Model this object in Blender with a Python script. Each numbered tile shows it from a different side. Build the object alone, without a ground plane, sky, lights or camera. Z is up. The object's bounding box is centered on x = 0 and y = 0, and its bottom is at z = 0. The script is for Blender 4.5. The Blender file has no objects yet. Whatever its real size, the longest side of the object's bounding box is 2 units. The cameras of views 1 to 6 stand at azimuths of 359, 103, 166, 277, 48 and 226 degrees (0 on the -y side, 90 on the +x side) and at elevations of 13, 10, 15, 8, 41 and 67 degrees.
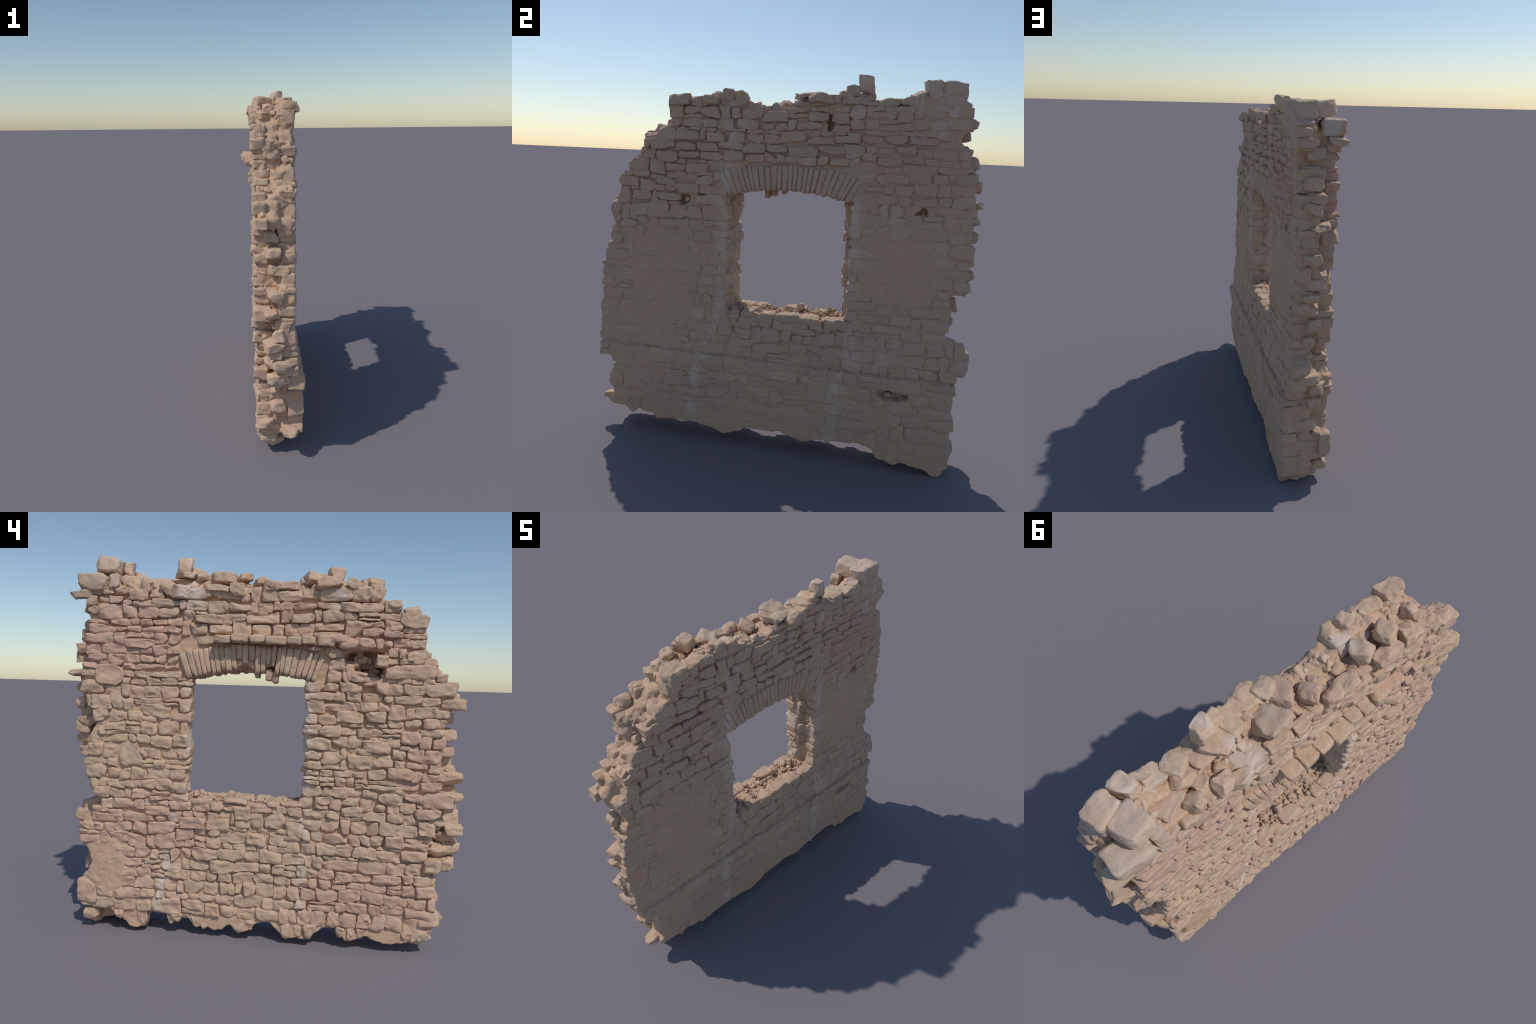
# Ruined rubble-stone wall with a window under a flat brick-like stone arch.
# The wall stands in the y-z plane; its outer face looks to -x, its inner face to +x.
import bpy, math
import numpy as np

RNG = np.random.default_rng(20)

# ------------------------------------------------------------------ noise
def _hash(ix, iy, iz, seed):
    h = (ix * 374761393 + iy * 668265263 + iz * 2147483647 + seed * 974634777) & 0xFFFFFFFF
    h = ((h ^ (h >> 13)) * 1274126177) & 0xFFFFFFFF
    h = ((h ^ (h >> 15)) * 2246822519) & 0xFFFFFFFF
    return (h & 0xFFFFFF) / float(0x7FFFFF) - 1.0

def vnoise(p, freq, seed):
    q = np.asarray(p, float) * freq
    i = np.floor(q).astype(np.int64)
    f = q - i
    f = f * f * f * (f * (f * 6 - 15) + 10)
    out = 0.0
    for dx in (0, 1):
        wx = f[..., 0] if dx else 1 - f[..., 0]
        for dy in (0, 1):
            wy = f[..., 1] if dy else 1 - f[..., 1]
            for dz in (0, 1):
                wz = f[..., 2] if dz else 1 - f[..., 2]
                out = out + wx * wy * wz * _hash(i[..., 0] + dx, i[..., 1] + dy, i[..., 2] + dz, seed)
    return out

def fbm(p, freq, octaves, seed):
    out, a = 0.0, 1.0
    for k in range(octaves):
        out = out + a * vnoise(p, freq * 2 ** k, seed + 17 * k)
        a *= 0.5
    return out

def noise2(y, z, freq, seed, octaves=1):
    y, z = np.broadcast_arrays(np.asarray(y, float), np.asarray(z, float))
    return fbm(np.stack([np.zeros_like(y) + 0.37, y, z], -1), freq, octaves, seed)

def smooth(a, b, x):
    t = np.clip((np.asarray(x, float) - a) / (b - a), 0, 1)
    return t * t * (3 - 2 * t)

def blob(y, z, cy, cz, ry, rz):
    """1 inside an ellipse in the plane of the wall, fading to 0 at its rim."""
    d = np.sqrt(((y - cy) / ry) ** 2 + ((z - cz) / rz) ** 2)
    return 1 - smooth(0.7, 1.15, d)

# ------------------------------------------------------------------ the wall's shape
PLINTH_Z = 0.478            # top of the thicker foot on the inner face

def front_x(y, z):
    x = np.interp(y, (-.95, -.3, .3, .6, .95), (-.129, -.115, -.104, -.106, -.110))
    return x + 0.004 + 0.009 * smooth(0.65, 0.3, z) * smooth(0.5, 0.2, y) - 0.009 * smooth(0.24, 0.10, z) * smooth(0.35, 0.2, y) * smooth(-0.6, -0.35, y) + 0.004 * smooth(0.9, 0.6, z) - 0.004 * smooth(1.3, 1.45, z)

def back_x(y, z):
    x = np.interp(y, (-.95, -.3, .4, .7, .85, .95), (.081, .095, .109, .112, .109, .104))
    flare = 0.013 * smooth(0.74, 0.56, z)
    foot_ = (0.026 + 0.010 * smooth(0.35, 0.08, z)) * smooth(PLINTH_Z + 0.010, PLINTH_Z - 0.004, z)
    return x + 0.004 * smooth(1.3, 1.4, z) + flare + foot_ + 0.008 * smooth(0.15, 0.3, z) * smooth(0.6, 0.45, z) + 0.004 * blob(y, z, 0.50, 0.55, 0.2, 0.08)

def profile(points):
    pts = sorted(points)
    a, b = zip(*pts)
    return lambda t: np.interp(t, a, b)

# end profiles: y of the end of the wall at height z, for the outer and the inner leaf
LEFT_F = profile([(0.0, .60), (.06, .70), (.13, .90), (.138, .93), (.263, .93), (.30, .89), (.41, .865), (.48, .92), (.57, .92), (.635, .85),
                  (.689, .80), (.737, .83), (.836, .885), (.937, .866), (1.036, .86), (1.07, .825), (1.18, .845),
                  (1.22, .89), (1.374, .89), (1.42, .86), (1.70, .86), (1.85, .89)])
LEFT_B = profile([(0.0, .92), (.07, .94), (.31, .936), (.50, .925), (.58, .975), (.66, .945), (.70, .862), (.78, .88), (.905, .872),
                  (.925, .945), (1.36, .95), (1.44, .945), (1.47, .91), (1.59, .91), (1.61, .868), (1.65, .866), (1.70, .915),
                  (1.75, .88), (1.82, .855), (1.9, .845)])
RIGHT_F = profile([(0.0, -.86), (.06, -.86), (.16, -.90), (.22, -.90), (.30, -.885), (.36, -.905), (.52, -.825), (.60, -.86), (.70, -.89),
                   (1.07, -.875), (1.20, -.87), (1.22, -.94), (1.26, -.945), (1.29, -.91), (1.33, -.90), (1.36, -.855),
                   (1.41, -.826), (1.46, -.765), (1.625, -.765), (1.66, -.67), (1.69, -.60), (1.72, -.56), (1.85, -.55)])
RIGHT_B = profile([(0.0, -.84), (.11, -.85), (.14, -.91), (.16, -.91), (.19, -.86), (.29, -.894), (.37, -.876), (.41, -.89), (.43, -.965),
                   (.55, -.965), (.63, -.972), (.92, -.966), (1.04, -.912), (1.10, -.92), (1.13, -.868), (1.18, -.92),
                   (1.24, -.92), (1.27, -.867), (1.39, -.865), (1.43, -.805), (1.485, -.78), (1.53, -.715), (1.60, -.70), (1.615, -.64), (1.645, -.63),
                   (1.66, -.575), (1.73, -.585), (1.85, -.58)])
TOP_F = profile([(-.95, 1.30), (-.80, 1.62), (-.67, 1.66), (-.57, 1.735), (-.42, 1.752), (-.27, 1.752), (-.09, 1.742), (.06, 1.73), (.25, 1.742),
                 (.42, 1.728), (.63, 1.745), (.80, 1.758), (.95, 1.76)])
TOP_B = profile([(-.95, 1.25), (-.80, 1.50), (-.72, 1.61), (-.58, 1.77), (-.45, 1.785), (-.30, 1.81), (-.20, 1.80), (-.10, 1.765), (0, 1.75),
                 (.09, 1.79), (.25, 1.80), (.40, 1.81), (.50, 1.78), (.60, 1.77), (.66, 1.82), (.95, 1.84)])
BOTTOM_F = profile([(-1, .13), (-.90, .10), (-.868, .062), (-.827, .092), (-.75, .065), (-.68, .05), (-.62, .06), (-.56, .09), (-.53, .065), (-.481, .05),
                    (-.45, .07), (-.43, .115), (-.35, .115), (-.30, .075), (-.263, .04), (-.22, .05), (-.164, .04), (-.12, .085), (-.079, .115),
                    (-.004, .105), (.03, .06), (.07, .047), (.10, .06), (.121, .095), (.15, .055), (.205, .043), (.25, .06), (.308, .055),
                    (.325, .10), (.40, .105), (.438, .052), (.455, .12), (.565, .12), (.585, .04), (.64, .022), (.69, .07), (.76, .126),
                    (.85, .126), (1, .13)])
BOTTOM_B = profile([(-1, .16), (-.85, .13), (-.77, .125), (-.754, .085), (-.735, .12), (-.637, .115), (-.615, .084), (-.50, .10), (-.39, .10),
                    (-.30, .085), (-.22, .058), (-.15, .085), (-.10, .112), (.10, .12), (.16, .10), (.206, .08), (.26, .105), (.31, .115),
                    (.325, .085), (.345, .115), (.49, .12), (.55, .105), (.58, .06), (.677, .034), (.70, .06), (.77, .042), (.84, .03),
                    (.855, .004), (.885, .004), (.905, .05), (1, .06)])

# window: the jambs lean together a little and open towards the inner face
SILL_Z = 0.720
ARCH_MID = 0.045
def jamb_left(z, side):
    return (0.340 if side == 'F' else 0.377) - 0.012 * (z - 1.0)
def jamb_right(z, side):
    return (-0.222 if side == 'F' else -0.247) - 0.0 * z
def intrados(y):
    return 1.325 + 0.036 * np.clip(1 - ((y - ARCH_MID) / 0.31) ** 2, 0, 1)
def extrados(y):
    return 1.437 + 0.054 * np.clip(1 - ((y - ARCH_MID) / 0.36) ** 2, 0, 1) ** 0.7

# ------------------------------------------------------------------ scene helpers
root = bpy.data.objects.new("ruined_stone_wall", None)
bpy.context.scene.collection.objects.link(root)
root["label"] = "ruined sandy rubble stone wall with arched window opening"
root["category"] = "ruined wall"

def add_object(name, verts, faces, mat, parent=root, stuff=False):
    centre = verts.mean(0)
    v = (verts - centre).astype(np.float32)
    me = bpy.data.meshes.new(name)
    nf = len(faces)
    me.vertices.add(len(v)); me.vertices.foreach_set("co", v.ravel())
    me.loops.add(nf * 4); me.loops.foreach_set("vertex_index", np.asarray(faces, np.int32).ravel())
    me.polygons.add(nf)
    me.polygons.foreach_set("loop_start", np.arange(0, nf * 4, 4, dtype=np.int32))
    me.polygons.foreach_set("use_smooth", np.ones(nf, bool))
    me.materials.append(mat)
    me.update(calc_edges=True)
    me.validate()
    ob = bpy.data.objects.new(name, me)
    ob.location = centre
    bpy.context.scene.collection.objects.link(ob)
    ob.parent = parent
    if stuff:
        ob["kind"] = "stuff"
    return ob

class Heap:
    """collects many little pieces into one mesh"""
    def __init__(self):
        self.v, self.f, self.n = [], [], 0
    def add(self, v, f):
        self.v.append(v); self.f.append(np.asarray(f) + self.n); self.n += len(v)
    def build(self, name, mat):
        if self.v:
            return add_object(name, np.concatenate(self.v), np.concatenate(self.f), mat, stuff=True)

# ------------------------------------------------------------------ one stone
_cube = {}
def cube_grid(n):
    """surface of a cube cut into n x n quads a side"""
    if n not in _cube:
        index, pts, quads = {}, [], []
        def vid(i, j, k):
            if (i, j, k) not in index:
                index[(i, j, k)] = len(pts); pts.append((i, j, k))
            return index[(i, j, k)]
        for axis in range(3):
            for s in (0, n):
                for a in range(n):
                    for b in range(n):
                        q = []
                        for da, db in ((0, 0), (1, 0), (1, 1), (0, 1)):
                            c = [0, 0, 0]
                            c[axis] = s; c[(axis + 1) % 3] = a + da; c[(axis + 2) % 3] = b + db
                            q.append(vid(*c))
                        quads.append(q if s == n else q[::-1])
        p = np.array(pts, float) / n * 2 - 1
        p = np.sign(p) * np.abs(p) ** 0.85          # tighter mesh along the edges
        _cube[n] = (p, np.array(quads))
    return _cube[n]

def stone(half, n=8, block=6.0, cuts=5, cut_depth=(0.12, 0.3), lump=0.05, grit=0.0012, rng=RNG):
    """a weathered block: rounded box, chipped by random planes, lumpy surface. x is its depth."""
    p, quads = cube_grid(n)
    q = p * (np.abs(p).max(1) / (np.abs(p) ** block).sum(1) ** (1 / block))[:, None]
    for _ in range(cuts):
        d = rng.normal(size=3)
        d[rng.integers(3)] *= 0.35
        d /= np.linalg.norm(d)
        reach = (q @ d).max()
        over = q @ d - reach * (1 - rng.uniform(*cut_depth))
        q = q - np.clip(over, 0, None)[:, None] * d * 0.93
    v = q * np.asarray(half)
    s = float(np.mean(half))
    seed = int(rng.integers(1, 1 << 20))
    off = rng.uniform(-50, 50, 3)
    nv = p / np.linalg.norm(p, axis=1)[:, None]
    disp = lump * s * 1.4 * vnoise(v / s + off, 0.9, seed) + lump * s * 0.8 * vnoise(v / s + off, 2.2, seed + 3)
    disp = disp + grit * vnoise(v + off, 130, seed + 7)
    return v + nv * disp[:, None], quads

def turn(v, ax=0.0, ay=0.0, az=0.0):
    for a, (i, j) in ((ax, (1, 2)), (ay, (2, 0)), (az, (0, 1))):
        if a:
            c, s = math.cos(a), math.sin(a)
            w = v.copy()
            w[:, i] = c * v[:, i] - s * v[:, j]
            w[:, j] = s * v[:, i] + c * v[:, j]
            v = w
    return v

# ------------------------------------------------------------------ materials
def make_material(name, mortar):
    m = bpy.data.materials.new(name)
    m.use_nodes = True
    nt = m.node_tree
    nt.nodes.clear()
    N, L = nt.nodes.new, nt.links.new
    def node(kind, **kw):
        n = N(kind)
        for k, v in kw.items():
            setattr(n, k, v)
        return n
    def put(sock, val):
        if hasattr(val, "is_output") or isinstance(val, bpy.types.NodeSocket):
            L(val, sock)
        else:
            sock.default_value = val
    def math_(op, a, b=0.0, c=None, clamp=False):
        n = node("ShaderNodeMath", operation=op, use_clamp=clamp)
        put(n.inputs[0], a); put(n.inputs[1], b)
        if c is not None:
            put(n.inputs[2], c)
        return n.outputs[0]
    def mixc(fac, a, b, mode="MIX"):
        n = node("ShaderNodeMix", data_type="RGBA", blend_type=mode)
        put(n.inputs[0], fac); put(n.inputs[6], a); put(n.inputs[7], b)
        return n.outputs[2]
    def remap(x, a, b, c=0.0, d=1.0):
        n = node("ShaderNodeMapRange", interpolation_type="SMOOTHSTEP")
        put(n.inputs[0], x)
        for k, val in enumerate((a, b, c, d)):
            n.inputs[k + 1].default_value = val
        return n.outputs[0]
    def noise(scale, detail=2.0, rough=0.5, vec=None, stretch=None):
        n = node("ShaderNodeTexNoise")
        n.inputs["Scale"].default_value = scale
        n.inputs["Detail"].default_value = detail
        n.inputs["Roughness"].default_value = rough
        v = vec
        if stretch:
            mp = node("ShaderNodeMapping")
            mp.inputs["Scale"].default_value = stretch
            L(v, mp.inputs["Vector"]); v = mp.outputs[0]
        L(v, n.inputs["Vector"])
        return n.outputs[0]
    geo = node("ShaderNodeNewGeometry")
    pos = geo.outputs["Position"]
    sep = node("ShaderNodeSeparateXYZ"); L(pos, sep.inputs[0])
    X, Y, Z = sep.outputs
    def spot(cy, cz, ry, rz):
        dy = math_("DIVIDE", math_("SUBTRACT", Y, cy), ry)
        dz = math_("DIVIDE", math_("SUBTRACT", Z, cz), rz)
        d = math_("ADD", math_("POWER", math_("ABSOLUTE", dy), 2.0), math_("POWER", math_("ABSOLUTE", dz), 2.0))
        return remap(math_("ADD", d, math_("MULTIPLY", math_("SUBTRACT", wob, 0.5), 1.3)), 1.3, 0.3)
    wob = noise(6.0, 2.0, 0.5, pos)
    # --- base colour: each stone its own shade between pink, ochre and grey-tan
    if mortar:
        col = mixc(noise(9.0, 3.0, 0.6, pos), PAL["mortar_a"], PAL["mortar_b"])
        rnd = noise(25.0, 1.0, 0.5, pos)
    else:
        info = node("ShaderNodeObjectInfo")
        r = math_("FRACT", math_("ADD", info.outputs["Random"], geo.outputs["Random Per Island"]))
        ramp = node("ShaderNodeValToRGB")
        el = ramp.color_ramp.elements
        stops = ((0.0, "grey"), (0.3, "tan"), (0.55, "pink"), (0.8, "tan"), (1.0, "pale"))
        el[0].position, el[0].color = stops[0][0], PAL[stops[0][1]]
        el[1].position, el[1].color = stops[-1][0], PAL[stops[-1][1]]
        for pz, nm in stops[1:-1]:
            e = el.new(pz); e.color = PAL[nm]
        L(r, ramp.inputs[0])
        col = mixc(0.4, ramp.outputs[0], PAL["tan"])
        rnd = r
    # --- broad zones where the wall is pinker or more ochre
    front = remap(X, 0.02, -0.02)
    pinkz = math_("MAXIMUM", spot(0.66, 1.52, 0.26, 0.2), math_("MAXIMUM", spot(-0.52, 0.26, 0.34, 0.16), spot(0.42, 0.56, 0.26, 0.16)))
    pinkz = math_("MAXIMUM", pinkz, math_("MAXIMUM", spot(-0.5, 1.52, 0.2, 0.08), math_("MULTIPLY", spot(-0.82, 0.9, 0.12, 0.2), remap(X, -0.06, -0.10))))
    ochrez = math_("MAXIMUM", spot(0.68, 1.0, 0.24, 0.24), math_("MAXIMUM", spot(0.0, 0.42, 0.32, 0.22), spot(-0.45, 0.98, 0.24, 0.2)))
    col = mixc(math_("MULTIPLY", pinkz, 0.65), col, PAL["pink_zone"])
    col = mixc(math_("MULTIPLY", math_("MULTIPLY", ochrez, front), 0.45), col, PAL["ochre_zone"])
    big = noise(2.3, 3.0, 0.55, pos)
    col = mixc(remap(big, 0.58, 0.75, 0.0, 0.35), col, PAL["pink_zone"])
    # --- blotches within a stone
    blot = noise(28.0, 4.0, 0.6, pos)
    col = mixc(math_("MULTIPLY", remap(blot, 0.45, 0.75), 0.35), col, PAL["blotch"])
    fine = noise(95.0, 3.0, 0.6, pos)
    shade = remap(fine, 0.25, 0.75, 0.93, 1.07)
    comb = node("ShaderNodeCombineXYZ")
    for i in range(3):
        L(shade, comb.inputs[i])
    col = mixc(1.0, col, comb.outputs[0], "MULTIPLY")
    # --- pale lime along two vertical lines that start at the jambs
    def streak(points, width, z0, z1):
        fc = node("ShaderNodeFloatCurve")
        cu = fc.mapping.curves[0]
        pts = sorted(points)
        while len(cu.points) < len(pts):
            cu.points.new(0.5, 0.5)
        for p_, (z_, y_) in zip(cu.points, pts):
            p_.location = (z_ / 2.0, y_ * 0.5 + 0.5)
            p_.handle_type = "VECTOR"
        fc.mapping.update()
        L(math_("DIVIDE", Z, 2.0), fc.inputs["Value"])
        line = math_("MULTIPLY", math_("SUBTRACT", fc.outputs[0], 0.5), 2.0)
        off = math_("ADD", math_("SUBTRACT", Y, line), math_("MULTIPLY", math_("SUBTRACT", wob, 0.5), 0.035))
        d = math_("ABSOLUTE", off)
        a = remap(d, width, width * 0.25)
        a = math_("MULTIPLY", a, remap(Z, z0, z0 + 0.05))
        return math_("MULTIPLY", a, remap(Z, z1, z1 - 0.05))
    broken = remap(noise(11.0, 2.0, 0.5, pos), 0.35, 0.62)
    sf = math_("MAXIMUM", streak([(0.0, .53), (.17, .499), (.385, .457), (.63, .416), (.72, .40)], 0.034, 0.05, 0.72),
               streak([(0.0, -.215), (.25, -.225), (.43, -.239), (.68, -.245), (1.3, -.242)], 0.03, 0.15, 1.33))
    sf = math_("MAXIMUM", sf, streak([(.7, .352), (1.3, .345)], 0.022, 0.72, 1.32))
    sb = math_("MAXIMUM", streak([(0.0, -.41), (.12, -.405), (.38, -.393), (.61, -.316), (.75, -.275), (1.0, -.268), (1.39, -.267), (1.58, -.24), (1.8, -.242)], 0.04, 0.05, 1.82),
               streak([(0.0, .343), (.39, .346), (.50, .38), (.58, .417), (.96, .40), (1.36, .39), (1.8, .384)], 0.042, 0.05, 1.8))
    sb = math_("MAXIMUM", sb, math_("MULTIPLY", spot(0.50, 0.555, 0.15, 0.05), 0.9))
    streaks = math_("ADD", math_("MULTIPLY", sf, front), math_("MULTIPLY", math_("MULTIPLY", sb, 0.8), math_("SUBTRACT", 1.0, front)))
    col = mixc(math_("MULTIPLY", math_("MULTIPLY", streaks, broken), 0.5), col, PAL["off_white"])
    # --- bare grey tops of the plinth, pale weathered lips on some upper stones
    if not mortar:
        pale = math_("MULTIPLY", remap(noise(7.0, 1.0, 0.4, pos), 0.6, 0.72), remap(Z, 1.6, 1.72))
        pale = math_("MAXIMUM", pale, math_("MULTIPLY", spot(0.72, 1.84, 0.2, 0.09), 0.45))
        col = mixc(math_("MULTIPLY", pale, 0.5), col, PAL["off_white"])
    bs = node("ShaderNodeBsdfPrincipled")
    L(col, bs.inputs["Base Color"])
    bs.inputs["Roughness"].default_value = 0.95
    bs.inputs["Specular IOR Level"].default_value = 0.15
    b1 = noise(70.0, 4.0, 0.6, pos)
    b2 = noise(22.0, 3.0, 0.5, pos, (1, 1, 1.6))
    h = math_("ADD", math_("MULTIPLY", b1, 0.4), math_("MULTIPLY", b2, 0.8))
    bump = node("ShaderNodeBump")
    bump.inputs["Strength"].default_value = 0.65
    bump.inputs["Distance"].default_value = 0.010 if mortar else 0.008
    L(h, bump.inputs["Height"])
    L(bump.outputs[0], bs.inputs["Normal"])
    out = node("ShaderNodeOutputMaterial")
    L(bs.outputs[0], out.inputs[0])
    return m

PAL = {
    "grey": (0.50, 0.375, 0.272, 1), "tan": (0.575, 0.408, 0.285, 1), "pink": (0.57, 0.378, 0.284, 1), "pale": (0.63, 0.462, 0.335, 1),
    "pink_zone": (0.56, 0.355, 0.272, 1), "ochre_zone": (0.575, 0.428, 0.288, 1), "blotch": (0.50, 0.355, 0.255, 1),
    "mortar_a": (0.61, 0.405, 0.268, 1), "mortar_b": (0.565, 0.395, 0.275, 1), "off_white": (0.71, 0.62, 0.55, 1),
}
STONE = make_material("weathered_sandstone", False)
MORTAR = make_material("earthy_lime_mortar", True)

# ------------------------------------------------------------------ mortar depth behind the stone faces
def niche(y, z):
    """the broken-out hole in the outer face right of the arch"""
    a = blob(y, z, -0.53, 1.385, 0.085, 0.040) * 0.13
    b = blob(y, z, -0.495, 1.44, 0.10, 0.036) * 0.085
    c = blob(y, z, -0.515, 1.285, 0.045, 0.04) * 0.024
    d = blob(y, z, 0.075, 1.362, 0.042, 0.032) * 0.06          # two places where the arch has lost the feet of its stones
    e = blob(y, z, -0.06, 1.372, 0.032, 0.020) * 0.05
    return np.maximum.reduce([a, b, c, d, e]) * (1 + 0.35 * noise2(y, z, 30.0, 61, 2))

def recess_front(y, z):
    r = 0.018 + 0.008 * noise2(y, z, 4.0, 11) + 0.003 * noise2(y, z, 14.0, 12, 2)
    r = r - 0.012 * blob(y, z, 0.78, 0.36, 0.12, 0.19) - 0.006 * blob(y, z, 0.62, 0.30, 0.22, 0.2)
    r = r - 0.005 * smooth(0.16, 0.08, z) + 0.006 * smooth(1.5, 1.6, z)
    return r + niche(y, z)

# broken-out places in the inner face: (y, z, half width, half height, depth)
PITS_B = [(0.64, 0.395, 0.085, 0.030, 0.05), (0.705, 1.29, 0.024, 0.030, 0.045), (-0.50, 1.285, 0.045, 0.024, 0.04), (0.25, 1.70, 0.018, 0.04, 0.05),
          (-0.40, 1.335, 0.014, 0.03, 0.04), (-0.68, 0.485, 0.02, 0.02, 0.03)]

def recess_back(y, z):
    r = 0.0075 + 0.003 * noise2(y, z, 3.0, 21) + 0.002 * noise2(y, z, 14.0, 22, 2)
    r = r + 0.010 * smooth(1.47, 1.52, z) * smooth(0.46, 0.36, y)
    r = r + 0.010 * smooth(1.12, 1.22, z) * smooth(-0.28, -0.36, y) * smooth(1.56, 1.46, z)
    r = r + 0.006 * blob(y, z, 0.05, 0.66, 0.42, 0.07)
    r = r - 0.0055 * blob(y, z, 0.62, 1.02, 0.2, 0.25) - 0.005 * blob(y, z, -0.62, 0.82, 0.2, 0.3) - 0.004 * blob(y, z, 0.55, 0.56, 0.18, 0.07)
    r = r - 0.008 * smooth(0.24 + 0.05 * noise2(y, 0 * y, 6.0, 5), 0.20 + 0.05 * noise2(y, 0 * y, 6.0, 5), z) * smooth(0.3, 0.1, y) * smooth(-0.72, -0.66, y)
    for (py, pz, ry, rz, deep) in PITS_B:
        r = r + deep * blob(y + 0.012 * noise2(y, z, 32.0, 71), z + 0.012 * noise2(y, z, 36.0, 72), py, pz, ry, rz)
    return r

# ------------------------------------------------------------------ mortar core: implicit solid, meshed by surface nets
def in_face(y, z, side, inset):
    L_, R_, T_, B_ = (LEFT_F, RIGHT_F, TOP_F, BOTTOM_F) if side == 'F' else (LEFT_B, RIGHT_B, TOP_B, BOTTOM_B)
    keep = (y < L_(z) - inset) & (y > R_(z) + inset) & (z < T_(y) + 0.004 - 0.03 * smooth(-0.56, -0.62, y)) & (z > B_(y))
    i2 = inset * 0.55
    window = (y < jamb_left(z, side) + i2) & (y > jamb_right(z, side) - i2) & (z > SILL_Z) & (z < intrados(y) + 0.012)
    return keep & ~window

def box_blur(a, k):
    for axis in (0, 1):
        for _ in range(k):
            b = np.pad(a, [(1, 1) if i == axis else (0, 0) for i in range(2)], mode="edge")
            s = [slice(None), slice(None)]
            lo, mi, hi = list(s), list(s), list(s)
            n = a.shape[axis]
            lo[axis], mi[axis], hi[axis] = slice(0, n), slice(1, n + 1), slice(2, n + 2)
            a = (b[tuple(lo)] + 2 * b[tuple(mi)] + b[tuple(hi)]) / 4
    return a

def surface_nets(f, origin, step):
    """quad mesh of the zero level of the sampled field f (negative inside)"""
    nx, ny, nz = f.shape
    s = f < 0
    acc = np.zeros((nx - 1, ny - 1, nz - 1, 3)); cnt = np.zeros((nx - 1, ny - 1, nz - 1))
    corners = [(i, j, k) for i in (0, 1) for j in (0, 1) for k in (0, 1)]
    def sub(a, c):
        return a[c[0]:nx - 1 + c[0], c[1]:ny - 1 + c[1], c[2]:nz - 1 + c[2]]
    for c in corners:
        for axis in range(3):
            if c[axis]:
                continue
            d = list(c); d[axis] = 1
            fa, fb = sub(f, c), sub(f, d)
            cross = (fa < 0) != (fb < 0)
            t = np.where(cross, fa / np.where(cross, fa - fb, 1), 0)
            for a in range(3):
                acc[..., a] += np.where(cross, c[a] + (t if a == axis else 0), 0)
            cnt += cross
    has = cnt > 0
    ids = -np.ones(has.shape, np.int64)
    ids[has] = np.arange(has.sum())
    cell = np.argwhere(has)
    verts = (cell + acc[has] / cnt[has][:, None]) * step + origin
    quads = []
    for axis in range(3):
        a, b = (axis + 1) % 3, (axis + 2) % 3
        lo = [slice(0, n) for n in f.shape]; hi = [slice(0, n) for n in f.shape]
        lo[axis] = slice(0, f.shape[axis] - 1); hi[axis] = slice(1, f.shape[axis])
        sa, sb = s[tuple(lo)], s[tuple(hi)]
        e = np.argwhere(sa != sb)
        e = e[(e[:, a] > 0) & (e[:, b] > 0) & (e[:, a] < f.shape[a] - 1) & (e[:, b] < f.shape[b] - 1)]
        inside = s[tuple(e.T)]
        q = []
        for da, db in ((1, 1), (0, 1), (0, 0), (1, 0)):
            c = e.copy(); c[:, a] -= da; c[:, b] -= db
            q.append(ids[tuple(c.T)])
        q = np.stack(q, 1)
        q[~inside] = q[~inside][:, ::-1]
        quads.append(q)
    return verts, np.concatenate(quads)

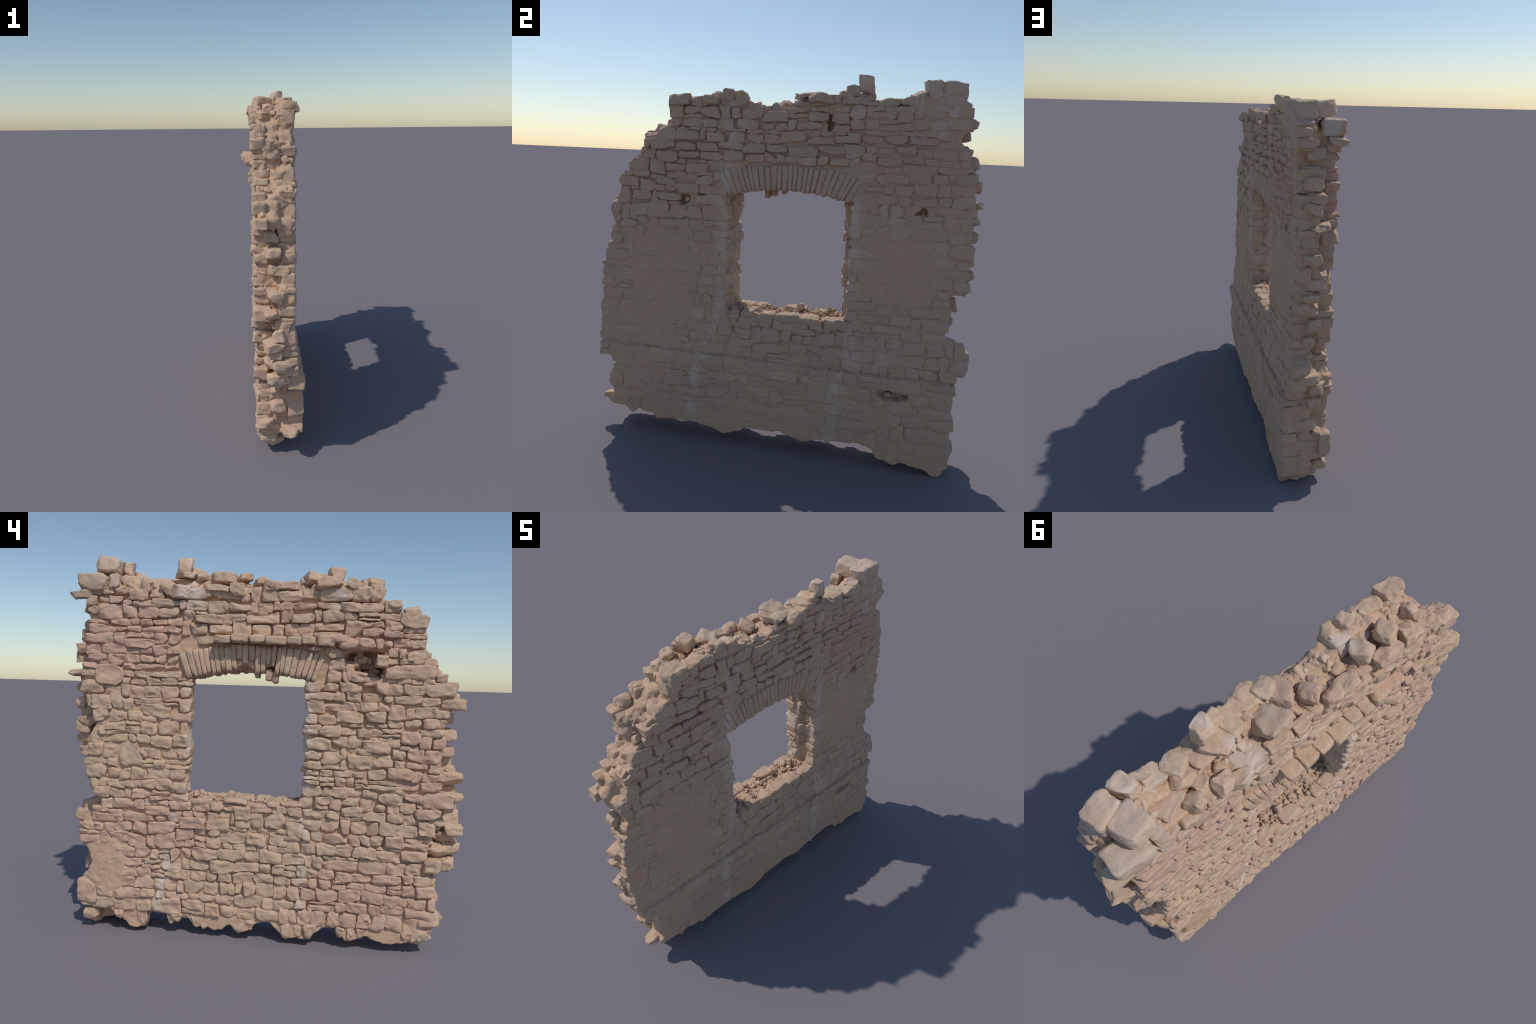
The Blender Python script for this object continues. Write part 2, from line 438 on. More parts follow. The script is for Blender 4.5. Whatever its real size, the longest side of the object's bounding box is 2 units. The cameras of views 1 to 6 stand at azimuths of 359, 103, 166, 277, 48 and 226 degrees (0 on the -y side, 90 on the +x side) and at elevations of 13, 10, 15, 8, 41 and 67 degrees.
def build_core():
    step = 0.0078
    x0, y0, z0 = -0.19, -1.03, -0.02
    nx, ny, nz = int(0.39 / step), int(2.06 / step), int(1.96 / step)
    xs = x0 + step * np.arange(nx); ys = y0 + step * np.arange(ny); zs = z0 + step * np.arange(nz)
    Y2, Z2 = np.meshgrid(ys, zs, indexing="ij")
    wob_y = Y2 + 0.010 * noise2(Y2, Z2, 22, 31); wob_z = Z2 + 0.006 * noise2(Y2, Z2, 24, 32)
    g = {}
    for side in 'FB':
        m = in_face(wob_y, np.where(Z2 < 0.2, Z2 + 0.006, wob_z), side, 0.011).astype(float)
        g[side] = (0.5 - box_blur(m, 2)) * 0.045
    XF = front_x(Y2, Z2) + recess_front(Y2, Z2)
    XB = back_x(Y2, Z2) - recess_back(Y2, Z2)
    P = np.stack(np.broadcast_arrays(xs[:, None, None], Y2[None], Z2[None]), -1)
    rub = 0.010 * vnoise(P, 28, 41) + 0.007 * vnoise(P, 60, 42)
    t = smooth(-0.035, 0.035, xs)[:, None, None]
    plane = g['F'][None] * (1 - t) + g['B'][None] * t
    quiet = 1 - 0.85 * smooth(0.2, 0.12, Z2)[None]        # no rubble noise on the thin foot
    f = plane + rub * quiet
    f = np.maximum(f, XF[None] - xs[:, None, None])
    f = np.maximum(f, xs[:, None, None] - XB[None])
    v, q = surface_nets(f, np.array([x0, y0, z0]), step)
    # pull the two faces exactly onto their relief (the grid is too coarse for it)
    yf, zf = v[:, 1], v[:, 2]
    xf = front_x(yf, zf) + recess_front(yf, zf); xb = back_x(yf, zf) - recess_back(yf, zf)
    grit = 0.0022 * fbm(v, 55, 2, 77)
    wf = smooth(0.011, 0.002, np.abs(v[:, 0] - xf)); wb = smooth(0.011, 0.002, np.abs(v[:, 0] - xb))
    v[:, 0] += wf * (xf - v[:, 0] + grit) + wb * (xb - v[:, 0] + grit)
    v += (0.003 * np.stack([vnoise(v + 3 * k, 90, 80 + k) for k in range(3)], -1)) * (1 - np.maximum(wf, wb))[:, None]
    v[:, 2] = np.maximum(v[:, 2], 0.0)
    return add_object("mortar_core", v, q, MORTAR)

build_core()

# ------------------------------------------------------------------ facing stones
# notable blocks: (y, z, width, height) of their face
BIG_F = [
    (0.834, 1.276, 0.128, 0.068), (0.742, 1.336, 0.127, 0.089), (0.793, 1.207, 0.106, 0.051), (0.793, 1.141, 0.075, 0.074),
    (0.647, 0.942, 0.113, 0.124), (0.589, 1.490, 0.140, 0.046), (0.738, 1.641, 0.121, 0.081), (0.594, 1.717, 0.105, 0.047),
    (0.505, 1.722, 0.065, 0.047), (0.310, 1.669, 0.104, 0.046), (0.204, 1.660, 0.096, 0.053), (0.247, 1.607, 0.135, 0.042),
    (-0.010, 1.607, 0.155, 0.042), (0.195, 1.562, 0.110, 0.039), (0.509, 1.162, 0.145, 0.056),
    (-0.347, 1.722, 0.143, 0.058), (-0.463, 1.719, 0.089, 0.064), (-0.137, 1.715, 0.108, 0.055), (-0.200, 1.612, 0.104, 0.045),
    (-0.704, 1.610, 0.124, 0.060), (-0.519, 1.555, 0.102, 0.041), (-0.716, 1.455, 0.082, 0.058), (-0.704, 1.383, 0.225, 0.060),
    (-0.842, 1.304, 0.152, 0.066), (-0.902, 1.239, 0.117, 0.047), (-0.435, 1.165, 0.126, 0.054), (-0.561, 1.165, 0.097, 0.051),
    (-0.347, 1.096, 0.096, 0.056), (-0.296, 1.033, 0.121, 0.058), (-0.574, 1.025, 0.130, 0.068), (-0.357, 0.965, 0.090, 0.067),
    (-0.721, 1.074, 0.092, 0.072), (-0.487, 0.957, 0.113, 0.065), (-0.862, 0.786, 0.129, 0.064), (-0.820, 0.715, 0.108, 0.047),
    (-0.823, 0.649, 0.072, 0.067), (-0.646, 0.782, 0.116, 0.051), (-0.425, 0.436, 0.173, 0.051), (-0.676, 0.573, 0.097, 0.056),
    (-0.652, 0.497, 0.118, 0.058), (-0.677, 0.907, 0.118, 0.051), (-0.463, 0.711, 0.104, 0.052), (-0.190, 0.607, 0.082, 0.069),
    (-0.112, 0.543, 0.096, 0.061), (-0.860, 0.462, 0.086, 0.056), (0.188, 0.609, 0.116, 0.057), (0.110, 0.545, 0.127, 0.067),
    (0.361, 0.544, 0.099, 0.062), (0.317, 0.609, 0.121, 0.049), (0.172, 0.385, 0.125, 0.060), (0.121, 0.449, 0.124, 0.060),
    (0.889, 0.208, 0.102, 0.128), (0.800, 0.615, 0.093, 0.045), (0.065, 0.670, 0.082, 0.069), (-0.008, 0.539, 0.097, 0.065),
    (0.506, 0.664, 0.122, 0.046)]
BIG_B = [
    (-0.535, 1.735, 0.083, 0.059), (-0.347, 1.732, 0.093, 0.051), (-0.267, 1.673, 0.081, 0.054), (-0.157, 1.678, 0.114, 0.049),
    (-0.020, 1.715, 0.123, 0.059), (-0.470, 1.616, 0.122, 0.046), (-0.324, 1.614, 0.101, 0.047), (-0.210, 1.614, 0.085, 0.047),
    (-0.119, 1.612, 0.080, 0.043), (-0.030, 1.608, 0.086, 0.042), (-0.120, 1.561, 0.118, 0.052), (-0.006, 1.564, 0.108, 0.041),
    (-0.367, 1.560, 0.113, 0.043), (-0.485, 1.563, 0.115, 0.043), (-0.589, 1.507, 0.121, 0.050), (-0.462, 1.515, 0.111, 0.032),
    (-0.641, 1.440, 0.090, 0.063), (-0.538, 1.450, 0.109, 0.043), (-0.421, 1.452, 0.111, 0.043), (-0.797, 1.368, 0.117, 0.055),
    (-0.594, 1.377, 0.110, 0.036), (-0.469, 1.348, 0.117, 0.061), (-0.375, 1.394, 0.083, 0.047), (-0.731, 1.297, 0.108, 0.051),
    (-0.577, 1.298, 0.126, 0.042), (-0.802, 1.144, 0.102, 0.048), (-0.386, 1.106, 0.089, 0.051), (-0.326, 1.174, 0.099, 0.027),
    (0.126, 1.558, 0.143, 0.047), (0.262, 1.569, 0.122, 0.036), (0.205, 1.610, 0.126, 0.033), (0.336, 1.618, 0.120, 0.040),
    (0.194, 1.722, 0.087, 0.049), (0.301, 1.723, 0.079, 0.045), (0.308, 1.673, 0.079, 0.038), (0.499, 1.732, 0.106, 0.037),
    (0.598, 1.727, 0.076, 0.047), (0.454, 1.621, 0.094, 0.037), (0.563, 1.625, 0.103, 0.036), (0.683, 1.627, 0.124, 0.032),
    (0.611, 1.578, 0.086, 0.040), (0.536, 1.524, 0.114, 0.032), (0.648, 1.533, 0.085, 0.026), (0.451, 1.479, 0.129, 0.025),
    (0.562, 1.445, 0.142, 0.041), (0.474, 1.398, 0.088, 0.026), (0.587, 0.711, 0.138, 0.044), (0.475, 0.710, 0.087, 0.058),
    (0.246, 0.414, 0.151, 0.059), (0.170, 0.652, 0.123, 0.040), (0.368, 0.707, 0.106, 0.053), (0.085, 0.416, 0.158, 0.043),
    (0.060, 0.290, 0.082, 0.074), (-0.244, 0.615, 0.082, 0.059), (-0.147, 0.608, 0.089, 0.053), (0.008, 0.612, 0.092, 0.064),
    (0.016, 0.548, 0.205, 0.047)]

def face_stone(side, y0, y1, zl0, zl1, zr0, zr1, rng, proud=0.0, n=8, rough=1.0):
    """stone in the face of the wall between y0 < y1; its lower/upper edges run (zl0,zl1) at y0 to (zr0,zr1) at y1"""
    w, h = y1 - y0, 0.5 * (zl1 + zr1 - zl0 - zr0)
    depth = rng.uniform(0.065, 0.092)
    v, q = stone((0.5, 0.5, 0.5), n=n, block=rng.uniform(6.0, 12.0), cuts=0, lump=0.0, grit=0, rng=rng)
    # knock off one to three corners of the face, then split the face into a few dressed planes
    for _ in range(int(rng.integers(1, 4))):
        d = np.array([rng.uniform(0, 0.5), rng.choice([-1, 1]) * rng.uniform(0.5, 1), rng.choice([-1, 1]) * rng.uniform(0.5, 1)])
        d /= np.linalg.norm(d)
        over = v @ d - (v @ d).max() * (1 - rng.uniform(0.03, 0.24))
        v = v - np.clip(over, 0, None)[:, None] * d * 0.95
    for _ in range(int(rng.integers(2, 5))):
        d = np.array([1, rng.normal(0, 0.16) * rough, rng.normal(0, 0.16) * rough])
        d /= np.linalg.norm(d)
        over = v @ d - (v @ d).max() * (1 - rng.uniform(0.02, 0.10))
        v = v - np.clip(over, 0, None)[:, None] * d * 0.95
    v = v * np.array([depth, 1.05, 1.06])
    u, t = v[:, 1] + 0.5, v[:, 2] + 0.5
    k = min(w, h)
    jit = rng.uniform(-1, 1, 8) * np.array([0.17 * k] * 4 + [0.13 * k] * 4)
    y = (y0 + jit[0]) * (1 - u) * (1 - t) + (y1 + jit[1]) * u * (1 - t) + (y0 + jit[2]) * (1 - u) * t + (y1 + jit[3]) * u * t
    z = (zl0 + jit[4]) * (1 - u) * (1 - t) + (zr0 + jit[5]) * u * (1 - t) + (zl1 + jit[6]) * (1 - u) * t + (zr1 + jit[7]) * u * t
    cy, cz = (y0 + y1) / 2, (zl0 + zr1) / 2
    s = -1.0 if side == 'F' else 1.0
    out = proud + rng.normal(0, 0.0032) * rough
    face = v[:, 0] - v[:, 0].max()                       # 0 on the outermost skin, negative inwards
    P = np.stack([face, y, z], -1)
    seed = int(rng.integers(1, 9999))
    skin = smooth(-depth * 0.8, -depth * 0.1, face)
    ridge = 0.5 - np.abs(vnoise(P + seed, 26, seed + 9))
    crack = np.clip(0.22 - np.abs(vnoise(P * np.array([1, 0.8, 1.5]) + seed, 30, seed + 11)), 0, 1) / 0.22
    r = rough * (0.0060 * vnoise(P + seed, 20, seed) + 0.0045 * ridge + 0.0036 * vnoise(P + seed, 50, seed + 1) + 0.0018 * vnoise(P, 110, seed + 2) - 0.0035 * crack * rough)
    face = face + r * skin + out
    y = y + 0.0045 * vnoise(P + seed, 34, seed + 5)
    z = z + 0.0040 * vnoise(P + seed, 38, seed + 6)
    fx = front_x if side == 'F' else back_x
    zz = cz if side == 'F' else np.clip(z, *((0, PLINTH_Z - 0.01) if cz < PLINTH_Z else (PLINTH_Z + 0.012, 3)))
    return np.stack([fx(y, zz) + s * face, y, np.maximum(z, 0.0)], -1), q

placed = {'F': [], 'B': []}

def lay(side, z0, z1, mean_h, mean_w, left, right, seed, gap=0.001, top=None, skip=None, rough=1.0, proud=0.0, flat=0.0):
    """lay courses of rubble stone between heights z0..z1 and between right(z) and left(z)"""
    rng = np.random.default_rng(seed)
    if side == 'F':
        gap = gap + 0.0025
    big = BIG_F if side == 'F' else BIG_B
    zline = [z0]
    while zline[-1] < z1 - 0.6 * mean_h:
        zline.append(zline[-1] + mean_h * rng.uniform(0.78, 1.25))
    scale = (z1 - z0) / (zline[-1] - z0)
    zline = [z0 + (z - z0) * scale for z in zline]
    wave = lambda k, y: zline[k] + (0.013 * noise2(y, 0.0, 3.5, seed + k // 2) + 0.008 * noise2(y, 0.0, 9.0, seed + 50 + k) if 0 < k < len(zline) - 1 else 0.0)
    for k in range(len(zline) - 1):
        zm = 0.5 * (zline[k] + zline[k + 1]); hk = zline[k + 1] - zline[k]
        lo, hi = float(right(zm)), float(left(zm))
        lo += rng.uniform(-0.008, 0.014); hi += rng.uniform(-0.014, 0.008)
        spans = [(lo, hi)]
        thin = []
        for (by, bz, bw, bh) in big:
            over = min(bz + bh / 2, zm + hk / 2) - max(bz - bh / 2, zm - hk / 2)
            if over > 0.4 * hk:
                new = []
                for a, b in spans:
                    l, r = by - bw / 2, by + bw / 2
                    if r <= a or l >= b:
                        new.append((a, b)); continue
                    if l - a > 0.022: new.append((a, l))
                    if b - r > 0.022: new.append((r, b))
                spans = new
                if bz + bh / 2 < zm + hk / 2 - 0.013:
                    thin.append((by - bw / 2, by + bw / 2, bz + bh / 2, zm + hk / 2))
                if bz - bh / 2 > zm - hk / 2 + 0.013:
                    thin.append((by - bw / 2, by + bw / 2, zm - hk / 2, bz - bh / 2))
        for a, b, c, d in thin:
            if a < lo or b > hi or (top is not None and (c + d) / 2 > float(top((a + b) / 2))) or (skip is not None and skip((a + b) / 2, (c + d) / 2)):
                continue
            cuts_ = np.linspace(a, b, 1 + max(1, int(round((b - a) / 0.06))))
            for e0, e1 in zip(cuts_[:-1], cuts_[1:]):
                placed[side].append(((e1 - e0) * (d - c), face_stone(side, e0, e1, c, d, c, d, rng, proud=proud - 0.003, rough=rough, n=6)))
        for a, b in spans:
            count = max(1, int(round((b - a) / (mean_w * rng.uniform(0.85, 1.15)))))
            w = rng.uniform(0.45, 1.6, count); w = np.cumsum(np.concatenate([[0], w])) / w.sum()
            edges = a + (b - a) * w
            for i in range(count):
                ya, yb = edges[i] + gap / 2, edges[i + 1] - gap / 2
                if yb - ya < 0.012:
                    continue
                yc = (ya + yb) / 2
                if skip is not None and skip(yc, zm):
                    continue
                if side == 'B' and any(abs(yc - p[0]) < p[2] * 0.8 + 0.25 * (yb - ya) and abs(zm - p[1]) < p[3] for p in PITS_B):
                    continue
                ca, cb = wave(k, ya) + gap / 2, wave(k + 1, ya) - gap / 2
                da, db = wave(k, yb) + gap / 2, wave(k + 1, yb) - gap / 2
                if top is not None:
                    lim = float(top(yc))
                    if zm > lim:
                        continue
                for (by, bz, bw, bh) in big:
                    shared = min(by + bw / 2, yb) - max(by - bw / 2, ya)
                    if shared > 0.25 * (yb - ya):
                        if zm < bz - bh / 2 + 0.2 * bh:
                            cb, db = min(cb, bz - bh / 2), min(db, bz - bh / 2)
                        elif zm > bz + bh / 2 - 0.2 * bh:
                            ca, da = max(ca, bz + bh / 2), max(da, bz + bh / 2)
                if min(cb - ca, db - da) < 0.012:
                    continue
                parts = [(ca, cb, da, db)]
                if rng.random() < 0.10 and hk > 0.042 and yb - ya > 0.05:
                    m = rng.uniform(0.35, 0.65)
                    parts = [(ca, ca + (cb - ca) * m - gap / 2, da, da + (db - da) * m - gap / 2),
                             (ca + (cb - ca) * m + gap / 2, cb, da + (db - da) * m + gap / 2, db)]
                elif rng.random() < 0.18:
                    m = rng.uniform(0.0, 0.012)
                    parts = [(ca, cb - m, da, db - m)]
                for p in parts:
                    placed[side].append(((yb - ya) * (p[1] - p[0]),
                                         face_stone(side, ya, yb, *p, rng, proud=proud, rough=rough, n=(11 if side == 'F' else 9) if yb - ya > 0.045 else 7)))

def lay_big(side, seed):
    rng = np.random.default_rng(seed)
    for (y, z, w, h) in (BIG_F if side == 'F' else BIG_B):
        g = 0.001
        pr = 0.004 if side == 'F' or z > 1.5 else 0.001
        placed[side].append((w * h * 1.3, face_stone(side, y - w / 2 + g, y + w / 2 - g, z - h / 2 + g, z + h / 2 - g, z - h / 2 + g, z + h / 2 - g,
                                                      rng, proud=pr + rng.uniform(-.002, .004), n=12)))

in_niche = lambda y, z: niche(np.float64(y), np.float64(z)) > 0.012
mid = lambda v: (lambda z: v)
# outer face
lay_big('F', 1)
lay('F', 0.118, 0.715, 0.054, 0.082, LEFT_F, RIGHT_F, 101, skip=lambda y, z: blob(y, z, 0.775, 0.36, 0.075, 0.14) > 0.5)
lay('F', 0.715, 1.325, 0.053, 0.080, LEFT_F, lambda z: jamb_left(z, 'F'), 102)
lay('F', 1.325, 1.750, 0.042, 0.085, LEFT_F, mid(0.385), 103, top=TOP_F)
lay('F', 0.715, 1.325, 0.050, 0.078, lambda z: jamb_right(z, 'F'), RIGHT_F, 104, skip=in_niche)
lay('F', 1.325, 1.530, 0.048, 0.065, mid(-0.315), RIGHT_F, 105, skip=in_niche)
lay('F', 1.530, 1.752, 0.050, 0.090, mid(0.385), RIGHT_F, 106, top=TOP_F, gap=0.001, proud=0.002)
# inner face
lay_big('B', 2)
flush_b = lambda y, z: (blob(y, z, 0.66, 1.05, 0.09, 0.10) > 0.5) or (blob(y, z, -0.60, 0.72, 0.06, 0.09) > 0.6)
lay('B', 0.165, 0.475, 0.056, 0.105, LEFT_B, RIGHT_B, 201, rough=0.45, proud=-0.0015, skip=lambda y, z: blob(y, z, 0.62, 0.40, 0.07, 0.025) > 0.4)
lay('B', 0.480, 0.725, 0.058, 0.085, LEFT_B, RIGHT_B, 202, rough=0.5)
lay('B', 0.725, 1.325, 0.054, 0.085, LEFT_B, lambda z: jamb_left(z, 'B'), 203, rough=0.45, skip=flush_b)
lay('B', 1.325, 1.86, 0.046, 0.090, LEFT_B, mid(0.415), 204, top=TOP_B, rough=0.6)
lay('B', 0.725, 1.325, 0.052, 0.080, lambda z: jamb_right(z, 'B'), RIGHT_B, 205, rough=0.6, skip=flush_b)
lay('B', 1.325, 1.495, 0.050, 0.085, mid(-0.285), RIGHT_B, 206, rough=0.9)
lay('B', 1.495, 1.82, 0.052, 0.090, mid(0.415), RIGHT_B, 207, top=TOP_B, gap=0.003, proud=0.003)

# the torn foot: stones and mortar lumps hanging below the lowest course
def foot(side, seed, z_top, rough):
    rng = np.random.default_rng(seed)
    low = BOTTOM_F if side == 'F' else BOTTOM_B
    y = -0.86
    while y < (0.72 if side == 'F' else 0.9):
        w = rng.uniform(0.035, 0.075)
        z = max(0.004, float(min(low(y + 0.3 * w), low(y + 0.7 * w))) - (0.010 if side == 'F' else -0.006))
        if z_top - z > 0.028 and rng.random() < 0.7:
            v, q = face_stone(side, y, y + w, z + rng.uniform(0, .008), z_top, z + rng.uniform(0, .008), z_top, rng, proud=-0.003, rough=rough * 1.3)
            # hanging lumps narrow downwards and lean back under the wall
            t = np.clip((z_top - v[:, 2]) / (z_top - z), 0, 1)
            v[:, 1] += (y + w / 2 + rng.uniform(-.25, .25) * w - v[:, 1]) * 0.55 * t ** 1.5
            v[:, 0] += (0.012 if side == 'F' else -0.012) * t ** 2
            placed[side].append((w * (z_top - z), (v, q)))
        y += w
foot('F', 151, 0.120, 1.1)
foot('B', 251, 0.168, 0.6)

for side, name in (('F', "facing_stone"), ('B', "inner_facing_stone")):
    order = sorted(placed[side], key=lambda e: -e[0])
    for _, (v, q) in order[:300]:
        add_object(name, v, q, STONE)
    heap = Heap()
    for _, (v, q) in order[300:]:
        heap.add(v, q)
    heap.build("small_" + name + "s", STONE)

# ------------------------------------------------------------------ arch of thin upright stones
def arch(side, y_left, y_right, count, tilt_end, seed):
    rng = np.random.default_rng(seed)
    w = rng.uniform(0.8, 1.25, count); w = np.cumsum(np.concatenate([[0], w])) / w.sum()
    for i in range(count):
        a, b = (y_right + (y_left - y_right) * w[i], y_right + (y_left - y_right) * w[i + 1])
        ym = (a + b) / 2
        u = (ym - ARCH_MID) / ((y_left - y_right) / 2)
        tilt = tilt_end * math.copysign(abs(u) ** 1.3, u)
        # the springing line is narrower than the back of the arch
        foot = ARCH_MID + (ym - ARCH_MID) * 0.90
        zb, zt = float(intrados(foot)) + rng.uniform(-0.004, 0.004), float(extrados(ym)) + rng.uniform(-0.006, 0.006)
        depth = rng.uniform(0.085, 0.10)
        if side == 'F':
            if 0.03 < ym < 0.12:
                zb += rng.uniform(0.035, 0.06)
            elif -0.09 < ym < -0.03:
                zb += rng.uniform(0.03, 0.045)
            elif -0.02 < ym < 0.03:
                zb -= 0.006 * rng.random(); 
            elif 0.12 < ym < 0.2:
                zb += rng.uniform(0, 0.02)
        length = (zt - zb) / max(0.85, math.cos(tilt))
        v, q = stone((depth / 2, (b - a) / 2 * 0.98, length / 2), n=8, block=rng.uniform(6, 10), cuts=3, cut_depth=(0.03, 0.14), lump=0.0, grit=0, rng=rng)
        v = v + 0.0022 * np.stack([vnoise(v + 5 * i, 40, 900 + i), 0.7 * vnoise(v + 5 * i, 45, 930 + i), vnoise(v + 5 * i, 45, 960 + i)], -1)
        # slightly wedge shaped
        v[:, 1] *= 1 + 0.10 * v[:, 2] / (length / 2)
        v = turn(v, ax=-tilt)
        cz = (zb + zt) / 2
        cy = (foot + ym) / 2
        s = -1 if side == 'F' else 1
        x = (front_x(cy, cz) if side == 'F' else back_x(cy, cz)) - s * (depth / 2 + rng.uniform(0.0, 0.006) - 0.007)
        add_object("voussoir", v + np.array([x, cy, cz]), q, STONE)

arch('F', 0.392, -0.305, 25, math.radians(20), 301)
arch('B', 0.412, -0.300, 25, math.radians(30), 302)

HANG = [(-0.043, 1.352, 0.032, 0.055), (-0.075, 1.346, 0.028, 0.062), (0.012, 1.372, 0.026, 0.07)]   # slipped stones hanging in the arch

# ------------------------------------------------------------------ single stones: cap stones, ledge, sill, protruding slabs
def loose(name, x, y, z, sx, sy, sz, seed, rot=(0, 0, 0), block=5.0, cuts=7, lump=0.07, n=10, cut=(0.08, 0.28)):
    rng = np.random.default_rng(seed)
    v, q = stone((sx / 2, sy / 2, sz / 2), n=n, block=block, cuts=cuts, cut_depth=cut, lump=lump, grit=0.0012, rng=rng)
    v = v + 0.0035 * np.stack([vnoise(v + seed, 42, seed + c) + 0.5 * vnoise(v + seed, 90, seed + 9 + c) for c in range(3)], -1)
    v = turn(v, *[math.radians(a) for a in rot])
    return add_object(name, v + np.array([x, y, z]), q, STONE)

# projecting string course above the arch
rng = np.random.default_rng(401)
y = 0.215
for k, w in enumerate((0.080, 0.085, 0.078, 0.100, 0.070, 0.062)):
    pr = (0.062, 0.064, 0.060, 0.070, 0.045, 0.055)[k]
    loose("ledge_stone", float(front_x(y, 1.51)) - pr + 0.055, y - w / 2, 1.514 + rng.uniform(-.003, .003), 0.11, w * 0.97, 0.036, 410 + k,
          rot=(rng.uniform(-2, 2), rng.uniform(-4, 4), rng.uniform(-3, 3)), block=9, cuts=3, lump=0.03, cut=(0.03, 0.12))
    y -= w
for k, (yy, zz, w, h, pr) in enumerate([(0.262, 1.512, 0.10, 0.048, 0.006), (-0.312, 1.515, 0.088, 0.050, 0.05), (-0.375, 1.522, 0.075, 0.035, 0.04),
                                        (-0.415, 1.498, 0.085, 0.040, 0.035), (-0.495, 1.507, 0.080, 0.045, 0.012), (-0.34, 1.465, 0.075, 0.035, 0.004),
                                        (-0.26, 1.478, 0.07, 0.018, 0.012), (-0.572, 1.427, 0.060, 0.055, 0.022), (-0.525, 1.333, 0.095, 0.042, -0.02),
                                        (-0.425, 1.36, 0.04, 0.070, 0.0), (-0.445, 1.30, 0.085, 0.05, 0.006)]):
    loose("ledge_stone", float(front_x(yy, zz)) - pr + 0.045, yy, zz, 0.09, w, h, 430 + k, rot=(rng.uniform(-4, 4), 0, 0), block=6, cuts=5, lump=0.05)

for k, (yy, zz, w, h) in enumerate(HANG):
    loose("voussoir", float(front_x(yy, zz)) + 0.05, yy, zz, 0.07, w, h, 490 + k, rot=(rng.uniform(-6, 6), 0, 0), block=7, cuts=6, lump=0.04)

# slabs at the window sill, both sides
for k, (yy, zz, w, h) in enumerate([(0.275, 0.718, 0.11, 0.035), (0.105, 0.728, 0.115, 0.024), (-0.085, 0.722, 0.06, 0.026), (-0.175, 0.722, 0.12, 0.032)]):
    loose("sill_stone", float(front_x(yy, zz)) + 0.032, yy, zz, 0.075, w, h, 460 + k, rot=(rng.uniform(-3, 3), rng.uniform(-4, 4), 0), block=6)
for k, (yy, zz, w, h) in enumerate([(-0.195, 0.70, 0.06, 0.05), (-0.125, 0.72, 0.065, 0.035), (-0.02, 0.712, 0.08, 0.04), (0.085, 0.712, 0.12, 0.045), (0.20, 0.712, 0.10, 0.045), (0.31, 0.708, 0.11, 0.05)]):
    loose("sill_stone", float(back_x(yy, zz)) - 0.035, yy, zz, 0.085, w, h, 470 + k, rot=(rng.uniform(-4, 4), rng.uniform(-4, 4), 0), block=5)

